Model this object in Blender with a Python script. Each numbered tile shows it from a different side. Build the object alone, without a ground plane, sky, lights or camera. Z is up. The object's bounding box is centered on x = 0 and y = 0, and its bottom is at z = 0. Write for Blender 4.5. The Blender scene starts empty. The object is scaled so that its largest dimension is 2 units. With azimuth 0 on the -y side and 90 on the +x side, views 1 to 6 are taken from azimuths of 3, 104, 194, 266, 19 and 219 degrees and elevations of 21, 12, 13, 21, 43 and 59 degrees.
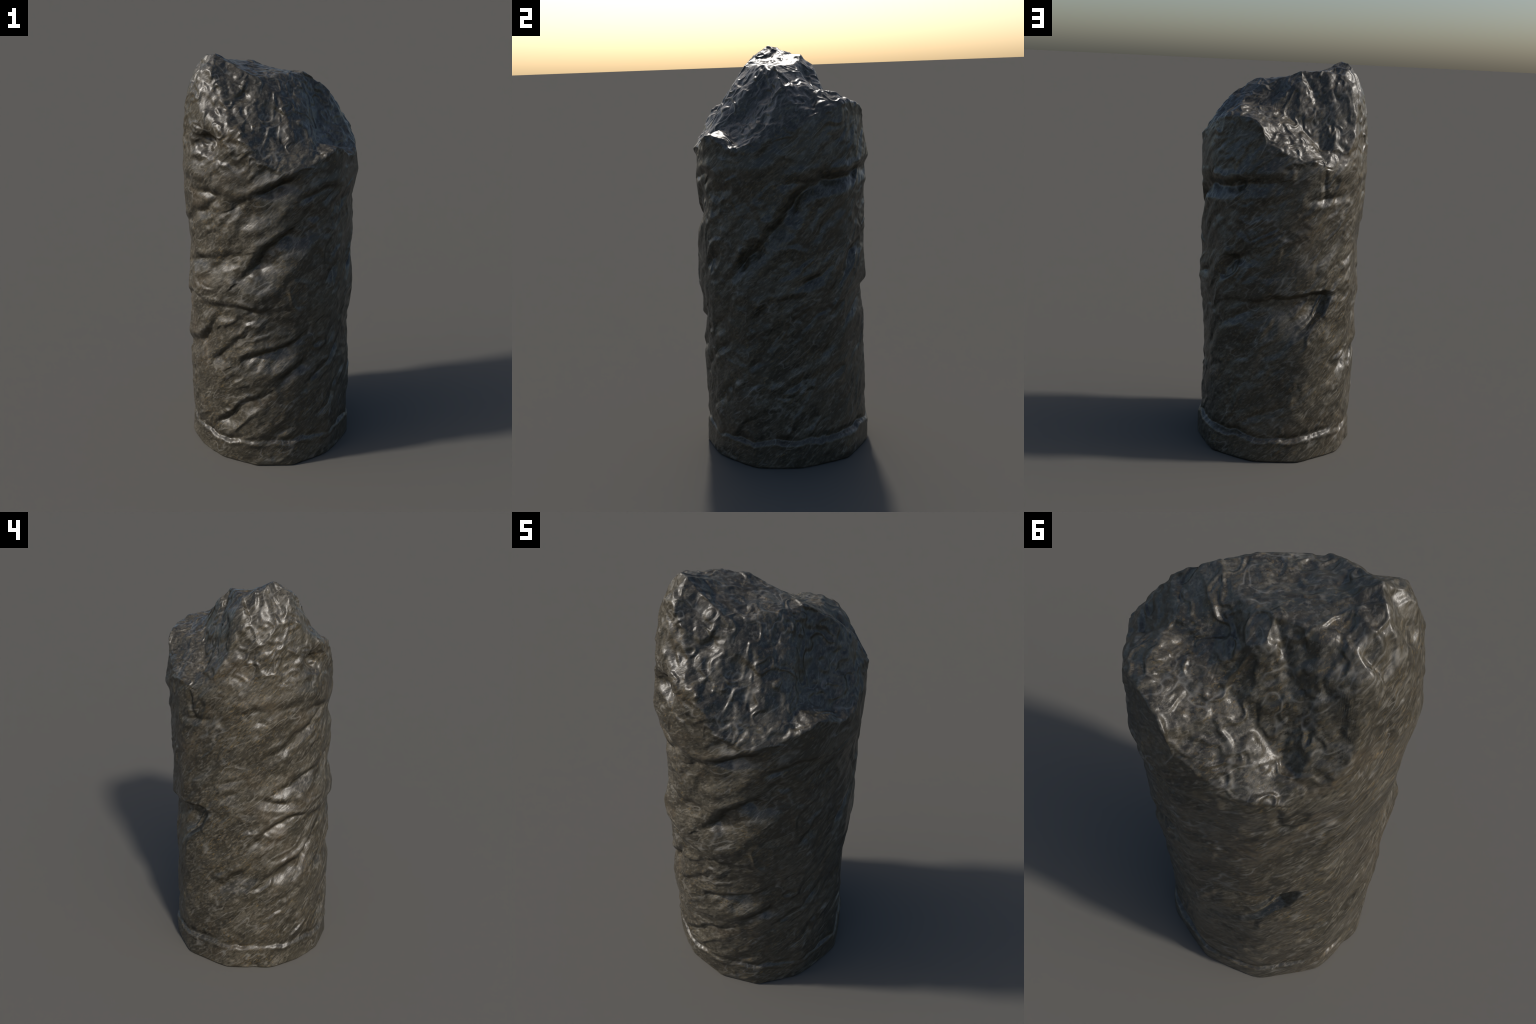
"""Broken stone column stump: a roughly twelve-sided dark glossy stone shaft with
diagonal (helical) folds, a low band at its foot and a fractured, peaked top."""
import bpy, math
import numpy as np
from mathutils import Vector
from mathutils.geometry import delaunay_2d_cdt

TAU = 2 * math.pi
N_AZ, N_LOW, N_UP, N_CAP = 720, 400, 90, 170   # mesh resolution
Z_SPLIT = 1.42                                  # rows are level below, stretched to the rim above
BAND_TOP = 0.125
NOISE_SHARE = .62                                # share of the random relief beside the placed folds
RELIEF_DEPTH, RELIEF_SHADE = .95, 1.85           # modelled depth of the folds, and the stronger relief their shading normals follow

# ------------------------------------------------------------------ noise ----
_rng = np.random.default_rng(41)
_perm = np.concatenate([_rng.permutation(256)] * 3)
_grad = _rng.normal(size=(256, 3))
_grad /= np.linalg.norm(_grad, axis=1)[:, None]


def perlin(p):
    i = np.floor(p).astype(int)
    f = p - i
    u = f * f * f * (f * (f * 6 - 15) + 10)
    i &= 255
    out = 0
    for dx in (0, 1):
        for dy in (0, 1):
            for dz in (0, 1):
                h = _perm[_perm[_perm[(i[..., 0] + dx) & 255] + ((i[..., 1] + dy) & 255)] + ((i[..., 2] + dz) & 255)]
                g = _grad[h]
                d = (f[..., 0] - dx) * g[..., 0] + (f[..., 1] - dy) * g[..., 1] + (f[..., 2] - dz) * g[..., 2]
                w = (u[..., 0] if dx else 1 - u[..., 0]) * (u[..., 1] if dy else 1 - u[..., 1]) * (u[..., 2] if dz else 1 - u[..., 2])
                out = out + w * d
    return out * 1.6


def fbm(p, octaves=3, gain=0.5):
    out, a = 0, 1.0
    for k in range(octaves):
        out = out + a * perlin(p * 2.03 ** k + 17.3 * k)
        a *= gain
    return out


def ridged(p, octaves=3, gain=0.5):
    out, a = 0, 1.0
    for k in range(octaves):
        q = perlin(p * 2.07 ** k + 9.1 * k)
        out = out + a * (1 - 2 * np.sqrt(q * q + .004))
        a *= gain
    return out


def chips(p, size, seed, sharp=14.0):
    """broken facets: every cell is a small randomly tilted plane, softly blended into its neighbours"""
    q = p / size
    i = np.floor(q).astype(int)
    num = np.zeros(len(q))
    den = np.full(len(q), 1e-9)
    for dx in (-1, 0, 1):
        for dy in (-1, 0, 1):
            for dz in (-1, 0, 1):
                c = i + (dx, dy, dz)
                h = _perm[_perm[_perm[(c[:, 0] + seed) & 255] + (c[:, 1] & 255)] + (c[:, 2] & 255)]
                centre = c + .5 + .45 * _grad[h]
                v = q - centre
                g = _grad[(h * 7 + 31) & 255]
                w = np.exp(-sharp * (v * v).sum(1))
                num += w * (v * g).sum(1)
                den += w
    return num / den


def smoothstep(a, b, x):
    t = np.clip((x - a) / (b - a), 0, 1)
    return t * t * (3 - 2 * t)


def xy(az, r):
    """azimuth 0 looks along -y, 90 along +x"""
    return r * np.sin(np.radians(az)), -r * np.cos(np.radians(az))


# ------------------------------------------------------------ shaft outline --
# one vertical profile (z, r) per corner of the rough twelve-sided shaft
PROFILES = {
    17: [(0, .414), (.15, .409), (.34, .405), (.5, .412), (.63, .399), (.79, .404), (.84, .421), (1.10, .412), (1.23, .399), (1.41, .411), (1.60, .405)],
    47: [(0, .408), (.2, .405), (.38, .394), (.55, .408), (.65, .400), (.86, .416), (1.10, .410), (1.25, .402), (1.44, .415), (1.65, .405)],
    81: [(0, .417), (.2, .409), (.44, .411), (.65, .394), (.87, .418), (1.0, .405), (1.19, .408), (1.32, .400), (1.45, .430), (1.61, .408)],
    112: [(0, .406), (.1, .409), (.16, .390), (.43, .389), (.58, .388), (.72, .402), (.87, .421), (1.0, .413), (1.2, .414), (1.40, .416), (1.54, .424), (1.70, .415)],
    147: [(0, .420), (.1, .420), (.16, .402), (.45, .395), (.6, .397), (.8, .405), (.87, .410), (1.07, .409), (1.26, .413), (1.48, .425), (1.72, .405)],
    181: [(0, .412), (.1, .415), (.17, .407), (.38, .403), (.47, .393), (.67, .403), (.83, .393), (.86, .414), (.95, .410), (1.0, .403), (1.2, .411), (1.4, .415), (1.48, .433), (1.6, .405), (1.72, .406)],
    213: [(0, .414), (.1, .418), (.17, .415), (.45, .425), (.66, .424), (.82, .412), (.92, .418), (1.1, .408), (1.3, .411), (1.49, .426), (1.7, .406)],
    248: [(0, .414), (.1, .418), (.17, .416), (.45, .414), (.7, .418), (.92, .420), (1.1, .405), (1.3, .412), (1.47, .428), (1.66, .408), (1.8, .38)],
    279: [(0, .418), (.12, .408), (.3, .412), (.48, .415), (.53, .400), (.59, .419), (.74, .404), (.85, .414), (.94, .408), (1.09, .398), (1.18, .413), (1.42, .426), (1.62, .415), (1.76, .404), (1.86, .378), (1.93, .35)],
    302: [(0, .408), (.13, .410), (.3, .406), (.46, .425), (.57, .406), (.77, .413), (.95, .430), (1.04, .402), (1.2, .400), (1.33, .401), (1.37, .420), (1.48, .435), (1.73, .400), (1.83, .388), (1.9, .36)],
    325: [(0, .406), (.13, .410), (.35, .408), (.5, .418), (.6, .405), (.8, .408), (.93, .428), (1.06, .402), (1.2, .402), (1.32, .398), (1.42, .420), (1.70, .398), (1.83, .375)],
    352: [(0, .411), (.1, .410), (.37, .413), (.5, .416), (.53, .408), (.7, .413), (.78, .402), (.92, .428), (1.07, .402), (1.26, .413), (1.33, .397), (1.4, .417), (1.58, .408), (1.68, .396), (1.75, .39)],
}

# height of the fracture rim round the shaft (azimuth, z)
RIM = [(0, 1.545), (8, 1.525), (17, 1.52), (32, 1.546), (42, 1.58), (52, 1.600), (60, 1.565), (67, 1.540), (78, 1.545), (90, 1.580), (105, 1.598), (120, 1.645),
       (135, 1.703), (150, 1.725), (165, 1.722), (175, 1.708), (178.5, 1.690), (182, 1.60), (190, 1.575), (207, 1.543), (218, 1.52), (225, 1.508), (233, 1.52),
       (240, 1.555), (249, 1.657), (255, 1.73), (262, 1.785), (277, 1.80), (290, 1.83), (300, 1.80), (308, 1.755), (315, 1.730), (325, 1.708), (336, 1.70), (342, 1.695),
       (348, 1.62), (354, 1.570)]

# feature points of the fractured top (ridges, crests, hollows)
CAP = {
    'front_dip': (0.040, -0.285, 1.655),
    'front_mid': (0.045, -0.190, 1.818),
    'hollow_mouth': (-0.225, 0.235, 1.580),
    'west_front': (-0.340, -0.170, 1.840),
    'plateau_c': (-0.185, -0.005, 1.955),
    'peak': (-.254, -.096, 2.000), 'peak_back': (-0.300, -0.050, 1.985), 'peak_east': (-0.200, -0.120, 1.972),
    'shoulder': (-.256, -.199, 1.930), 'shoulder_in': (-.193, -.194, 1.885), 'shoulder_out': (-0.318, -0.165, 1.930),
    'pale_foot': (-.270, -.258, 1.760), 'pale_in': (-0.190, -0.270, 1.785),
    'west': (-0.345, -0.035, 1.945), 'west_back': (-0.375, 0.060, 1.880),
    'ridge': (-0.297, 0.054, 1.930), 'ridge_low': (-0.345, 0.100, 1.870), 'ridge_foot': (-.350, .140, 1.700),
    'valley': (-0.092, 0.103, 1.937), 'spur': (-.109, .153, 1.908), 'saddle': (-0.203, 0.085, 1.945),
    'plateau': (-0.080, 0.000, 1.918), 'plateau_b': (-0.150, -0.070, 1.930), 'edge_a': (-.061, -.175, 1.900), 'edge_b': (.041, -.093, 1.902), 'edge_c': (.110, -.030, 1.898),
    'corner': (.163, .034, 1.898), 'back_edge': (0.030, 0.095, 1.900),
    'lip_mid': (.172, -.116, 1.768), 'lip_low': (0.172, -0.233, 1.672), 'lip_foot': (0.215, -0.225, 1.620),
    'dish': (0.262, -0.075, 1.655), 'dish_in': (0.212, -0.105, 1.675), 'dish_low': (0.330, -0.120, 1.562), 'dish_top': (0.225, 0.030, 1.775), 'dish_side': (.278, .082, 1.812), 'dish_east': (0.345, 0.060, 1.690), 'dish_mid': (0.300, -0.010, 1.668),
    'bulge': (.099, -.137, 1.815), 'front': (.090, -.245, 1.727), 'front_low': (-.022, -.335, 1.660), 'front_foot': (.090, -.335, 1.590), 'front_side': (.150, -.300, 1.620),
    'lump': (-0.109, -0.227, 1.822), 'lump_low': (-.132, -.310, 1.715), 'lump_in': (-0.060, -0.255, 1.790), 'nook': (-0.175, -0.250, 1.800),
    'slope': (0.027, 0.150, 1.832), 'slope_low': (0.026, 0.239, 1.762), 'crest': (0.154, 0.317, 1.772), 'crest_in': (0.170, 0.200, 1.785), 'crest_low': (0.090, 0.290, 1.755),
    'pale_back': (-0.051, 0.312, 1.690), 'knob': (.036, .385, 1.706), 'knob_foot': (-.035, .375, 1.635),
    'ledge': (-.126, .165, 1.851), 'ledge_b': (-.166, .142, 1.838), 'ledge_foot': (-0.115, 0.235, 1.705), 'hollow': (-0.200, 0.175, 1.755), 'hollow_low': (-0.217, 0.195, 1.660), 'hollow_side': (-0.293, 0.172, 1.700),
    'hollow_wall': (-0.268, 0.125, 1.860), 'pale_low': (-0.169, 0.314, 1.605), 'lap': (-0.300, 0.250, 1.578), 'lap_b': (-0.240, 0.280, 1.560),
}
CREASES = [('peak', 'peak_east'), ('peak', 'shoulder'), ('shoulder', 'shoulder_in'), ('shoulder_in', 'edge_a'), ('edge_a', 'edge_b'), ('edge_b', 'edge_c'), ('edge_c', 'corner'),
           ('corner', 'lip_mid'), ('lip_mid', 'lip_low'), ('corner', 'dish_side'), ('corner', 'back_edge'), ('back_edge', 'spur'), ('spur', 'valley'), ('valley', 'saddle'), ('saddle', 'plateau_c'),
           ('peak', 'peak_back'), ('peak_back', 'ridge'), ('ridge', 'ridge_low'), ('spur', 'ledge'), ('hollow', 'hollow_low'), ('crest', 'slope_low'), ('dish_in', 'dish_low')]

# folds of the shaft: a groove along (azimuth, z) points, its depth, width of the ramp below, width of the overhang above
FOLDS = [
    ([(338, 1.345), (346, 1.37), (354, 1.41), (7, 1.45), (22, 1.49)], .020, .050, .014),
    ([(24, 1.385), (38, 1.41), (52, 1.41)], .010, .030, .014),
    ([(300, 1.39), (326, 1.39), (337, 1.385)], .010, .025, .012),
    ([(341, .99), (352, 1.06), (360, 1.14), (13, 1.21), (26, 1.30), (38, 1.36)], .026, .050, .016),
    ([(318, 1.02), (330, 1.075), (344, 1.12)], .010, .045, .012),
    ([(300, .80), (323, .84), (340, .85), (354, .84), (10, .855)], .013, .030, .010),
    ([(318, .53), (330, .61), (341, .69)], .013, .025, .010),
    ([(337, .545), (352, .60), (9, .64), (20, .67), (30, .73)], .017, .045, .014),
    ([(8, .46), (24, .55), (33, .60)], .014, .018, .020),
    ([(316, .15), (328, .23), (342, .33), (358, .405)], .012, .025, .010),
    ([(5, .165), (16, .22), (22, .33)], .006, .012, .016),
    ([(25, .40), (40, .50), (61, .62)], .013, .014, .014),
    ([(36, .93), (54, 1.05)], .013, .020, .014),
    ([(132, 1.42), (112, 1.29), (102, 1.19), (82, 1.05), (72, .97)], .025, .028, .018),
    ([(66, 1.35), (45, 1.33)], .008, .020, .012),
    ([(117, .85), (96, .83), (88, .78), (78, .69)], .009, .025, .010),
    ([(118, .80), (102, .68), (92, .59), (76, .49), (60, .37)], .007, .012, .018),
    ([(143, .47), (118, .44), (98, .37), (85, .34)], .008, .018, .014),
    ([(140, 1.00), (128, .94), (112, .90)], .008, .018, .012),
    ([(58, .86), (78, 1.03), (90, 1.11)], .013, .016, .014),
    ([(62, .76), (43, .64)], .008, .020, .012),
    ([(174, .22), (190, .265), (204, .315)], .006, .014, .012),
    ([(150, .67), (162, .74), (175, .80)], .006, .014, .012),
    ([(128, .40), (148, .475)], .006, .014, .012),
    ([(234, .925), (254, .99), (264, 1.03)], .007, .014, .012),
    ([(105, 1.375), (152, 1.39), (181, 1.42), (190, 1.43)], .019, .030, .016),
    ([(223, 1.49), (222, 1.43), (224, 1.36)], .008, .010, .010),
    ([(174, 1.23), (186, 1.30), (202, 1.38)], .007, .022, .012),
    ([(212, 1.345), (224, 1.355), (243, 1.365)], .009, .016, .014),
    ([(337, 1.36), (312, 1.435), (288, 1.42), (269, 1.415), (258, 1.40), (244, 1.34)], .006, .026, .014),
    ([(292, 1.25), (311, 1.30), (327, 1.38)], .010, .020, .012),
    ([(271, 1.41), (271, 1.365), (278, 1.355)], .006, .012, .010),
    ([(286, 1.00), (312, 1.06), (335, 1.11)], .012, .025, .012),
    ([(266, .70), (276, .77), (285, .82), (298, .845), (315, .84)], .012, .024, .010),
    ([(241, .455), (256, .53), (270, .63)], .019, .035, .014),
    ([(148, .93), (160, 1.02), (174, 1.09)], .015, .030, .020),
    ([(276, .51), (296, .59), (308, .63), (320, .70)], .018, .040, .012),
    ([(275, .35), (302, .45)], .006, .014, .010),
    ([(243, 1.03), (264, 1.075)], .006, .014, .010),
    ([(268, .955), (292, .93), (300, .97)], .008, .018, .010),
    ([(303, .57), (328, .82)], .008, .012, .014),
    ([(233, .19), (242, .30)], .005, .010, .012),
    ([(260, 1.13), (290, 1.22), (305, 1.28)], .007, .024, .012),
    ([(290, .21), (318, .40)], .008, .016, .014),
    ([(34, .20), (52, .33), (66, .43)], .006, .014, .014),
    ([(120, 1.08), (140, 1.22), (158, 1.31)], .007, .018, .014),
    ([(300, 1.53), (316, 1.55), (338, 1.56)], .010, .028, .014),
]
# the seam over the foot band, wandering in height round the shaft
BAND_SEAM = [(0, .140), (25, .145), (64, .130), (107, .145), (140, .140), (176, .135), (202, .130), (228, .145), (263, .135), (300, .130), (331, .125), (360, .140)]


def cyclic(pairs, az):
    a = np.array([p[0] for p in pairs], float)
    v = np.array([p[1] for p in pairs], float)
    return np.interp(np.mod(az, 360), np.concatenate([a - 360, a, a + 360]), np.concatenate([v, v, v]))


def shaft_radius(az, z):
    keys = sorted(PROFILES)
    out = np.zeros_like(az)
    for k, a1 in enumerate(keys):
        a2 = keys[(k + 1) % len(keys)]
        span = (a2 - a1) % 360
        rel = np.mod(az - a1, 360)
        m = rel < span
        p1, p2 = PROFILES[a1], PROFILES[a2]
        r1 = np.interp(z[m], *zip(*p1))
        r2 = np.interp(z[m], *zip(*p2))
        t = np.radians(rel[m])
        s = math.radians(span)
        chord = r1 * r2 * math.sin(s) / (r1 * np.sin(t) + r2 * np.sin(s - t))
        arc = r1 + (r2 - r1) * rel[m] / span
        out[m] = .75 * chord + .25 * arc
    return out


def fold_relief(az, z, pts, depth, w_down, w_up):
    """radial offset of one groove: a short overhang above its line, a longer ramp below"""
    R = .41
    c0 = pts[0][0]
    P = np.array([[R * math.radians((a - c0 + 180) % 360 - 180), h] for a, h in pts])
    if P[0, 0] > P[-1, 0]:
        P = P[::-1]
    X = R * np.radians((az - c0 + 180) % 360 - 180)
    pad = 3.2 * max(w_down, w_up)
    m = (X > P[:, 0].min() - pad) & (X < P[:, 0].max() + pad) & (z > P[:, 1].min() - pad) & (z < P[:, 1].max() + pad)
    out = np.zeros_like(az)
    if not m.any():
        return out
    Q = np.stack([X[m], z[m]], 1)
    seg = np.linalg.norm(np.diff(P, axis=0), axis=1)
    total = seg.sum()
    best = np.full(len(Q), 9.0)
    n_best = np.zeros(len(Q))
    t_best = np.zeros(len(Q))
    run = 0
    for i in range(len(seg)):
        d = (P[i + 1] - P[i]) / seg[i]
        v = Q - P[i]
        t = np.clip(v @ d, 0, seg[i])
        w = v - t[:, None] * d
        dist = np.linalg.norm(w, axis=1)
        side = np.sign(d[0] * v[:, 1] - d[1] * v[:, 0])
        b = dist < best
        best[b] = dist[b]
        n_best[b] = (dist * side)[b]
        t_best[b] = ((run + t) / total)[b]
        run += seg[i]
    taper = np.sin(np.pi * np.clip(t_best * .9 + .05, 0, 1)) ** .7
    up = np.exp(-(n_best / w_up) ** 2) - .25 * np.exp(-((n_best - 2 * w_up) / w_up) ** 2)
    down = np.exp(-(np.abs(n_best) / w_down) ** 1.4) - .18 * np.exp(-((n_best + 2 * w_down) / (.6 * w_down)) ** 2)
    out[m] = -depth * taper * np.where(n_best > 0, up, down)
    return out


def relief(az, z):
    """all radial relief of the shaft"""
    x, y = xy(az, .41)
    tw = np.degrees(z / .45)                       # untwist so that folds run as helices
    hx, hy = xy(az - tw, .41)
    H = np.stack([hx, hy, z * .30], -1)
    warp = np.stack([fbm(np.stack([x, y, z], -1) * 5 + k * 31, 2) for k in range(3)], -1)
    C = np.stack([x, y, z], -1)
    d = .0060 * fbm(H * 8 + warp * .45, 2)
    patch = smoothstep(-.25, .35, perlin(C * 6 + 50))
    d += .0085 * patch * (smoothstep(.3, 1.0, ridged(H * 8 + 5 + warp * .5, 1)) - .3)
    d += .0030 * fbm(C * 13 + warp * .8, 2)
    d += .0016 * patch * fbm(C * 34 + warp * 1.2, 2)
    d *= .55 + .45 * smoothstep(.10, .2, z)
    amp = np.clip(.95 + .9 * fbm(C * 8 + 90, 2), .35, 1.7)
    az_w = az + 1.6 * fbm(C * 9 + 20, 3)
    z_w = z + .009 * fbm(C * 9 + 60, 3)
    folds = 0
    for pts, depth, w_down, w_up in FOLDS:
        folds = folds + fold_relief(az_w, z_w, pts, depth, w_down * 1.25, w_up * 1.5)
    d = d * NOISE_SHARE + amp * folds
    # stepped recess round the back: a level ledge on top, a slanting wall on one side
    wob = .012 * fbm(np.stack([x, y, z], -1) * 9 + 3, 2)
    top = cyclic([(140, .80), (153, .845), (180, .865), (189, .885), (219, .90), (236, .885), (250, .88)], az)
    wall = np.interp(z, [.15, .46, .63, .70, .78, .84, .90], [150, 185, 206, 217, 230, 234, 237])
    inside = smoothstep(0, .034, top + wob - z) * smoothstep(0, 6.0, wall + 200 * wob * .3 - az) * smoothstep(112, 150, az)
    d -= .7 * inside * (.012 * smoothstep(.62, .88, z) + .040 * smoothstep(.58, .84, z) * smoothstep(178, 222, az) + .006 * smoothstep(.2, .5, z) * smoothstep(170, 190, az))
    # seam and lip of the foot band
    seam = cyclic(BAND_SEAM, az) + .014 * fbm(np.stack([x, y, z * 0], -1) * 11, 3)
    n = z - seam
    cut = np.where(n > 0, np.exp(-(n / .022) ** 2), np.exp(-(n / .011) ** 2))
    d -= .8 * (.009 + .012 * smoothstep(140, 150, az) * smoothstep(182, 170, az) + .009 * fbm(C * 8 + 7, 2)) * cut
    d += .6 * (.003 + .005 * fbm(C * 10 + 33, 2)) * np.exp(-((n + .026) / .012) ** 2)
    # pit under the front shoulder
    u = (az - 315) * .0072
    v = (z - 1.618)
    a, b = u * .77 + v * .64, -u * .64 + v * .77
    d -= .065 * np.exp(-((a / .060) ** 2 + ((b + .35 * a) / .050) ** 2) ** 1.3)
    # small chip at the foot
    d -= .010 * np.exp(-(((az - 268) * .0072 / .03) ** 2 + ((z - .01) / .02) ** 2))
    return d


def cap_height(px, py, rim_xyz):
    names = list(CAP)
    pts2 = [Vector((p[0], p[1])) for p in rim_xyz] + [Vector(CAP[n][:2]) for n in names]
    zs = [p[2] for p in rim_xyz] + [CAP[n][2] for n in names]
    k = len(rim_xyz)
    edges = [(i, (i + 1) % k) for i in range(k)]
    edges += [(k + names.index(a), k + names.index(b)) for a, b in CREASES]
    vs, _, fs, orig, _, _ = delaunay_2d_cdt(pts2, edges, [], 0, 1e-6)
    out = np.full(px.shape, np.nan)
    hz = [np.mean([zs[i] for i in o]) if o else None for o in orig]
    for i, h in enumerate(hz):            # a point made where two creases cross
        if h is None:
            d = [(vs[i] - p).length for p in pts2]
            hz[i] = zs[int(np.argmin(d))]
    for f in fs:
        a, b, c = (vs[i] for i in f)
        det = (b.y - c.y) * (a.x - c.x) + (c.x - b.x) * (a.y - c.y)
        if abs(det) < 1e-12:
            continue
        l1 = ((b.y - c.y) * (px - c.x) + (c.x - b.x) * (py - c.y)) / det
        l2 = ((c.y - a.y) * (px - c.x) + (a.x - c.x) * (py - c.y)) / det
        l3 = 1 - l1 - l2
        m = (l1 > -1e-4) & (l2 > -1e-4) & (l3 > -1e-4) & np.isnan(out)
        out[m] = (l1 * hz[f[0]] + l2 * hz[f[1]] + l3 * hz[f[2]])[m]
    return out


def build_vertices():
    az = np.arange(N_AZ) * 360.0 / N_AZ
    rim = cyclic(RIM, az)
    x0, y0 = xy(az, .41)
    rim = rim + .008 * fbm(np.stack([x0, y0, 0 * x0], -1) * 11 + 2, 3)
    low = np.linspace(0, 1, N_LOW + 1)[:-1] * Z_SPLIT
    up = np.linspace(0, 1, N_UP + 1)
    Z = np.concatenate([np.repeat(low[:, None], N_AZ, 1), Z_SPLIT + up[:, None] * (rim - Z_SPLIT)[None, :]])
    A = np.repeat(az[None, :], len(Z), 0)
    base = shaft_radius(A, Z)
    for _ in range(24):                                  # ease the corners of the outline
        b = (np.roll(base, 1, 1) + np.roll(base, -1, 1) + 2 * base) / 4
        b[1:-1] = (b[:-2] + b[2:] + 2 * b[1:-1]) / 4
        base = b
    rel = relief(A, Z) + .002
    rel[0] -= .004 / RELIEF_DEPTH
    rel[1] -= .0015 / RELIEF_DEPTH
    base += .002 + .003 * smoothstep(140, 170, A) * smoothstep(275, 250, A)
    R = base + RELIEF_DEPTH * rel
    soft = base.copy()                                  # rounder outline, for the shading normals only
    pad = np.concatenate([soft] * 3, 1)
    kern = np.hanning(91)
    kern /= kern.sum()
    soft = np.stack([np.convolve(r, kern, 'same') for r in pad])[:, N_AZ:2 * N_AZ]
    for _ in range(60):
        soft[1:-1] = (soft[:-2] + soft[2:] + 2 * soft[1:-1]) / 4
    SX, SY = xy(A, soft + RELIEF_SHADE * rel)
    shade = np.stack([SX, SY, Z], -1)
    X, Y = xy(A, R)
    side = np.stack([X, Y, Z], -1)
    # cap: rings shrinking from the rim to the middle
    rim_pts = side[-1]
    step = N_AZ // 120
    s = np.linspace(1, 0, N_CAP + 1)[1:-1]
    CX = s[:, None] * rim_pts[None, :, 0]
    CY = s[:, None] * rim_pts[None, :, 1]
    CZ = cap_height(CX, CY, [tuple(p) for p in rim_pts[::step]])
    cz0 = float(cap_height(np.array([[0.0]]), np.array([[0.0]]), [tuple(p) for p in rim_pts[::step]])[0, 0])
    full = np.concatenate([rim_pts[None, :, 2], CZ])
    bad = np.isnan(full)
    for j in range(1, len(full)):
        full[j][bad[j]] = full[j - 1][bad[j]]
    rr = np.concatenate([[1.0], s])[:, None]
    for it in range(6):                                # soften creases over about a centimetre
        h = full.copy()
        h[1:-1] = (full[:-2] + full[2:] + 2 * full[1:-1]) / 4
        for _ in range(1):
            g = (np.roll(h, 1, 1) + np.roll(h, -1, 1) + 2 * h) / 4
            h = g
        full[1:] = h[1:]
    full[-6:] = full[-6:] * .5 + full[-6:].mean(1, keepdims=True) * .5
    cap = np.stack([CX, CY, full[1:]], -1)
    centre = np.array([[0, 0, full[-1].mean()]])
    return side, cap, centre, shade


def grid_faces(n_rows, start, wrap):
    i = np.arange(wrap)
    j = (i + 1) % wrap
    out = []
    for r in range(n_rows - 1):
        a = start + r * wrap
        out.append(np.stack([a + i, a + j, a + wrap + j, a + wrap + i], 1))
    return np.concatenate(out)


def make_mesh(name, verts, quads, tris):
    me = bpy.data.meshes.new(name)
    faces = [tuple(q) for q in quads.tolist()] + [tuple(t) for t in tris]
    me.from_pydata([tuple(v) for v in verts.tolist()], [], faces)
    me.update()
    return me


def vertex_normals(verts, quads, tris):
    nrm = np.zeros_like(verts)
    a, b, c, d = (verts[quads[:, k]] for k in range(4))
    f = np.cross(c - a, d - b)
    for k in range(4):
        np.add.at(nrm, quads[:, k], f)
    if len(tris):
        T = np.array(tris)
        f = np.cross(verts[T[:, 1]] - verts[T[:, 0]], verts[T[:, 2]] - verts[T[:, 0]])
        for k in range(3):
            np.add.at(nrm, T[:, k], f)
    return nrm / np.maximum(np.linalg.norm(nrm, axis=1), 1e-12)[:, None]


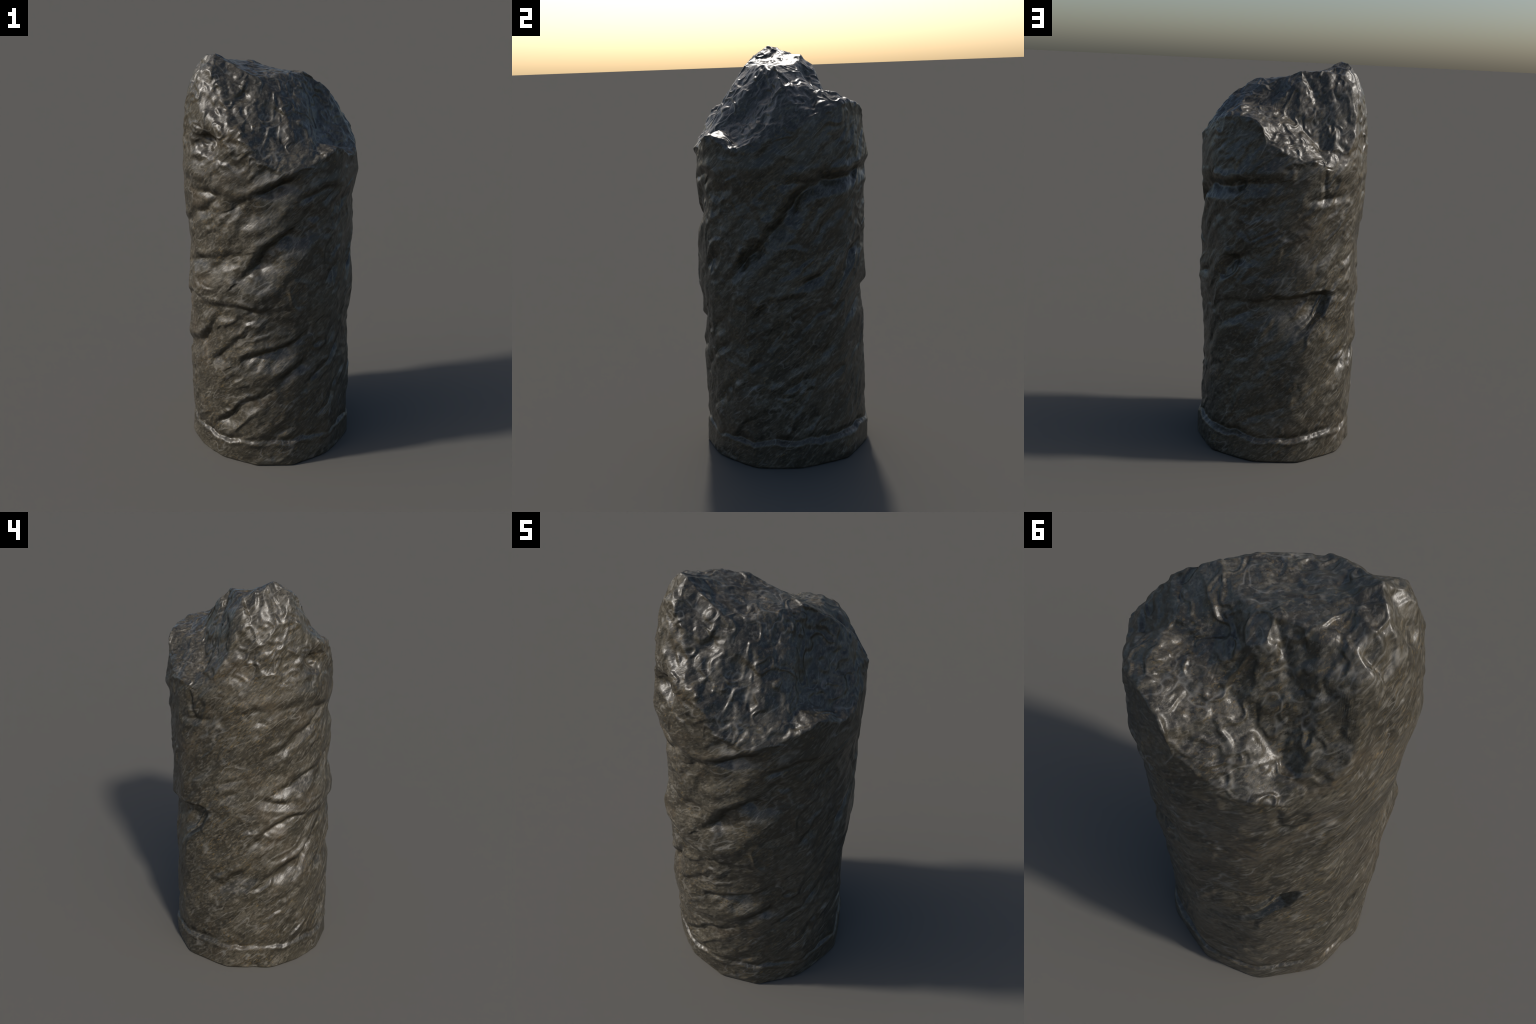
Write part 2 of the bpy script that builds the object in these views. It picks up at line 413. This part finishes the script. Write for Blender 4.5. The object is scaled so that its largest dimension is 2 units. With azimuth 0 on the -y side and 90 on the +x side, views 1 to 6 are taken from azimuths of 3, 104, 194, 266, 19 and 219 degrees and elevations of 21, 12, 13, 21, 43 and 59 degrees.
# --------------------------------------------------------------- material ----
def stone_material(name, twist, seed):
    mat = bpy.data.materials.new(name)
    mat.use_nodes = True
    nt = mat.node_tree
    N, L = nt.nodes, nt.links
    N.clear()

    def node(t, **kw):
        n = N.new(t)
        for k, v in kw.items():
            setattr(n, k, v)
        return n

    def link(a, b):
        L.new(a, b)

    out = node('ShaderNodeOutputMaterial')
    bsdf = node('ShaderNodeBsdfPrincipled')
    link(bsdf.outputs[0], out.inputs[0])
    tc = node('ShaderNodeTexCoord')
    sep = node('ShaderNodeSeparateXYZ')
    link(tc.outputs['Object'], sep.inputs[0])
    ang = node('ShaderNodeMath', operation='MULTIPLY')
    link(sep.outputs[2], ang.inputs[0])
    ang.inputs[1].default_value = -twist
    rot = node('ShaderNodeVectorRotate', rotation_type='Z_AXIS')
    link(tc.outputs['Object'], rot.inputs['Vector'])
    link(ang.outputs[0], rot.inputs['Angle'])
    streak = node('ShaderNodeMapping')
    streak.inputs['Scale'].default_value = (1, 1, .70)
    streak.inputs['Location'].default_value = (seed, seed * .7, seed * .3)
    link(rot.outputs[0], streak.inputs['Vector'])

    def noise(vec, scale, detail=4, rough=.55, distort=0.0, kind='FBM'):
        n = node('ShaderNodeTexNoise')
        n.noise_type = kind
        n.inputs['Scale'].default_value = scale
        n.inputs['Detail'].default_value = detail
        n.inputs['Roughness'].default_value = rough
        n.inputs['Distortion'].default_value = distort
        link(vec, n.inputs['Vector'])
        return n.outputs[0]

    def ramp(fac, stops):
        r = node('ShaderNodeValToRGB')
        e = r.color_ramp.elements
        while len(e) < len(stops):
            e.new(.5)
        for el, (p, c) in zip(e, stops):
            el.position = p
            el.color = (*c, 1) if isinstance(c, tuple) else (c, c, c, 1)
        link(fac, r.inputs[0])
        return r.outputs[0]

    def mix(fac, a, b, blend='MIX'):
        m = node('ShaderNodeMix', data_type='RGBA', blend_type=blend)
        if isinstance(fac, float):
            m.inputs[0].default_value = fac
        else:
            link(fac, m.inputs[0])
        for s, v in ((m.inputs[6], a), (m.inputs[7], b)):
            if isinstance(v, tuple):
                s.default_value = (*v, 1)
            else:
                link(v, s)
        return m.outputs[2]

    S, O = streak.outputs[0], tc.outputs['Object']
    # broad grey-brown clouding, then fine swirling grain
    cloud = noise(S, 10, 5, .62, .6)
    col = ramp(cloud, [(.38, DARK), (.52, MID), (.65, LIGHT)])
    grain = noise(S, 100, 4, .6, .2)
    col = mix(ramp(grain, [(.36, .85), (.48, .35), (.60, 0.0)]), col, GRAIN_DARK)
    col = mix(ramp(noise(S, 72, 4, .6, .2), [(.51, 0.0), (.63, .36), (.78, .75)]), col, PALE)
    # ochre and rusty flecks
    och = node('ShaderNodeMath', operation='MULTIPLY')
    link(ramp(noise(O, 6.5, 3, .6, .4), [(.45, .15), (.62, 1.0)]), och.inputs[0])
    link(ramp(noise(S, 95, 3, .6, .8), [(.55, 0.0), (.70, .75)]), och.inputs[1])
    col = mix(och.outputs[0], col, OCHRE)
    col = mix(ramp(noise(O, 4.2, 4, .6, .8), [(.54, 0.0), (.74, .30)]), col, RUST)
    # thin pale veins drawn out along the folds
    v1 = noise(S, 10, 2, .45, .4)
    d = node('ShaderNodeMath', operation='SUBTRACT')
    link(v1, d.inputs[0])
    d.inputs[1].default_value = .5
    ab = node('ShaderNodeMath', operation='ABSOLUTE')
    link(d.outputs[0], ab.inputs[0])
    vein = ramp(ab.outputs[0], [(0.0, .55), (.012, .25), (.03, 0.0)])
    vm = node('ShaderNodeMath', operation='MULTIPLY')
    link(vein, vm.inputs[0])
    link(ramp(noise(O, 9, 2), [(.45, 0.0), (.62, 1.0)]), vm.inputs[1])
    col = mix(vm.outputs[0], col, VEIN)
    link(col, bsdf.inputs['Base Color'])
    # gloss: worn smooth with duller grain
    rg = ramp(noise(S, 30, 4, .6, .8), [(.30, ROUGH[0]), (.70, ROUGH[1])])
    link(rg, bsdf.inputs['Roughness'])
    bsdf.inputs['Specular IOR Level'].default_value = SPEC
    # fine relief
    b1 = node('ShaderNodeBump')
    b1.inputs['Strength'].default_value = .30
    b1.inputs['Distance'].default_value = .006
    link(noise(S, 40, 4, .6, .4), b1.inputs['Height'])
    b2 = node('ShaderNodeBump')
    b2.inputs['Strength'].default_value = .20
    b2.inputs['Distance'].default_value = .003
    link(noise(S, 120, 3, .6, .8), b2.inputs['Height'])
    link(b1.outputs[0], b2.inputs['Normal'])
    link(b2.outputs[0], bsdf.inputs['Normal'])
    return mat


DARK, MID, LIGHT = (.032, .028, .020), (.052, .045, .031), (.086, .076, .057)
GRAIN_DARK, PALE = (.020, .018, .014), (.165, .150, .122)
OCHRE, RUST, VEIN = (.150, .105, .045), (.095, .068, .042), (.20, .19, .17)
ROUGH, SPEC = (.31, .47), .55


def main():
    side, cap, centre, shade = build_vertices()
    n_side = len(side)
    verts = np.concatenate([side.reshape(-1, 3), cap.reshape(-1, 3), centre, [[0, 0, 0]]])
    rows = n_side + len(cap)
    quads = grid_faces(rows, 0, N_AZ)
    i_top, i_bot = rows * N_AZ, rows * N_AZ + 1
    last = (rows - 1) * N_AZ
    top_tris = [(last + i, last + (i + 1) % N_AZ, i_top) for i in range(N_AZ)]
    bot_tris = [((i + 1) % N_AZ, i, i_bot) for i in range(N_AZ)]

    # the rim is worn round on the peak side and on the front, crisp at the back
    grid = verts[:rows * N_AZ].reshape(rows, N_AZ, 3)
    g_az = np.arange(N_AZ) * 360.0 / N_AZ
    soft_az = .15 + .85 * smoothstep(246, 268, g_az) * smoothstep(359.5, 350, g_az)
    lo, hi = n_side - 22, n_side + 16
    fall = np.sin(np.pi * np.linspace(0, 1, hi - lo + 2)[1:-1])[:, None] * soft_az[None, :]
    for _ in range(60):
        band = grid[lo - 1:hi + 1]
        grid[lo:hi] += .5 * fall[..., None] * ((band[:-2] + band[2:]) / 2 - grid[lo:hi])
    verts[:rows * N_AZ] = grid.reshape(-1, 3)

    # chipped lumps over the fracture, laid on along the surface normal
    nrm = vertex_normals(verts, quads, top_tris)
    k0 = (n_side - N_UP) * N_AZ
    P = verts[k0:rows * N_AZ + 1].copy()
    row = np.concatenate([np.repeat(np.arange(n_side - N_UP, rows), N_AZ), [rows]])
    p_az = np.degrees(np.arctan2(P[:, 0], -P[:, 1])) % 360
    w = np.maximum(smoothstep(n_side - 30, n_side + 6, row), .9 * smoothstep(1.46, 1.60, P[:, 2]) * smoothstep(232, 262, p_az) * smoothstep(359, 346, p_az))
    warp = np.stack([fbm(P * 9 + 13 * k, 2) for k in range(3)], -1)
    calm = smoothstep(-.3, .4, perlin(P * 5 + 70))
    W = P + warp * .012
    lump = .008 * chips(W, .12, 3) + .0050 * chips(W, .06, 8) * (.2 + .8 * calm) + .0050 * (smoothstep(.2, 1.0, ridged(P * 7.5 + warp * .9 + 4, 1)) - .4) + .0007 * fbm(P * 40 + warp * 1.5, 2)
    verts[k0:rows * N_AZ + 1] += (w * lump)[:, None] * nrm[k0:rows * N_AZ + 1]
    verts[:, 2] = np.where(verts[:, 2] > 1.0, 1.0 + (verts[:, 2] - 1.0) / (verts[:, 2].max() - 1.0), verts[:, 2])

    steep = verts.copy()
    steep[k0:rows * N_AZ + 1] += (.35 * w * lump)[:, None] * nrm[k0:rows * N_AZ + 1]
    nrm = vertex_normals(steep, quads, top_tris)
    q_side = grid_faces(n_side, 0, N_AZ)
    soft = vertex_normals(shade.reshape(-1, 3), q_side, [])
    w_side = np.zeros(n_side * N_AZ)
    w_side[k0:] = w[:n_side * N_AZ - k0]
    keep = (1 - smoothstep(.02, .35, w_side))[:, None]
    mixed = soft * keep + nrm[:n_side * N_AZ] * (1 - keep)
    nrm[:n_side * N_AZ] = mixed / np.linalg.norm(mixed, axis=1)[:, None]
    nrm[i_bot] = (0, 0, -1)

    band_row = int(round(BAND_TOP / Z_SPLIT * N_LOW))
    q_row = np.repeat(np.arange(rows - 1), N_AZ)
    groups = [
        ('foot_band', quads[q_row < band_row], bot_tris),
        ('shaft', quads[(q_row >= band_row) & (q_row < n_side - 1)], []),
        ('broken_top', quads[q_row >= n_side - 1], top_tris),
    ]
    stone = stone_material('dark_glossy_stone', 1 / .45, 0.0)

    root = bpy.data.objects.new('column_stump', None)
    bpy.context.scene.collection.objects.link(root)
    root['label'] = 'broken dark glossy stone column stump with diagonal folds'
    root['category'] = 'stone column'
    for name, q, t in groups:
        used = np.unique(np.concatenate([q.ravel(), np.array(t, int).ravel()]))
        remap = np.full(len(verts), -1)
        remap[used] = np.arange(len(used))
        me = make_mesh(name, verts[used], remap[q], [tuple(remap[list(x)]) for x in t])
        me.polygons.foreach_set('use_smooth', [True] * len(me.polygons))
        me.normals_split_custom_set_from_vertices([tuple(v) for v in nrm[used].tolist()])
        me.materials.append(stone)
        ob = bpy.data.objects.new(name, me)
        bpy.context.scene.collection.objects.link(ob)
        ob.parent = root


main()
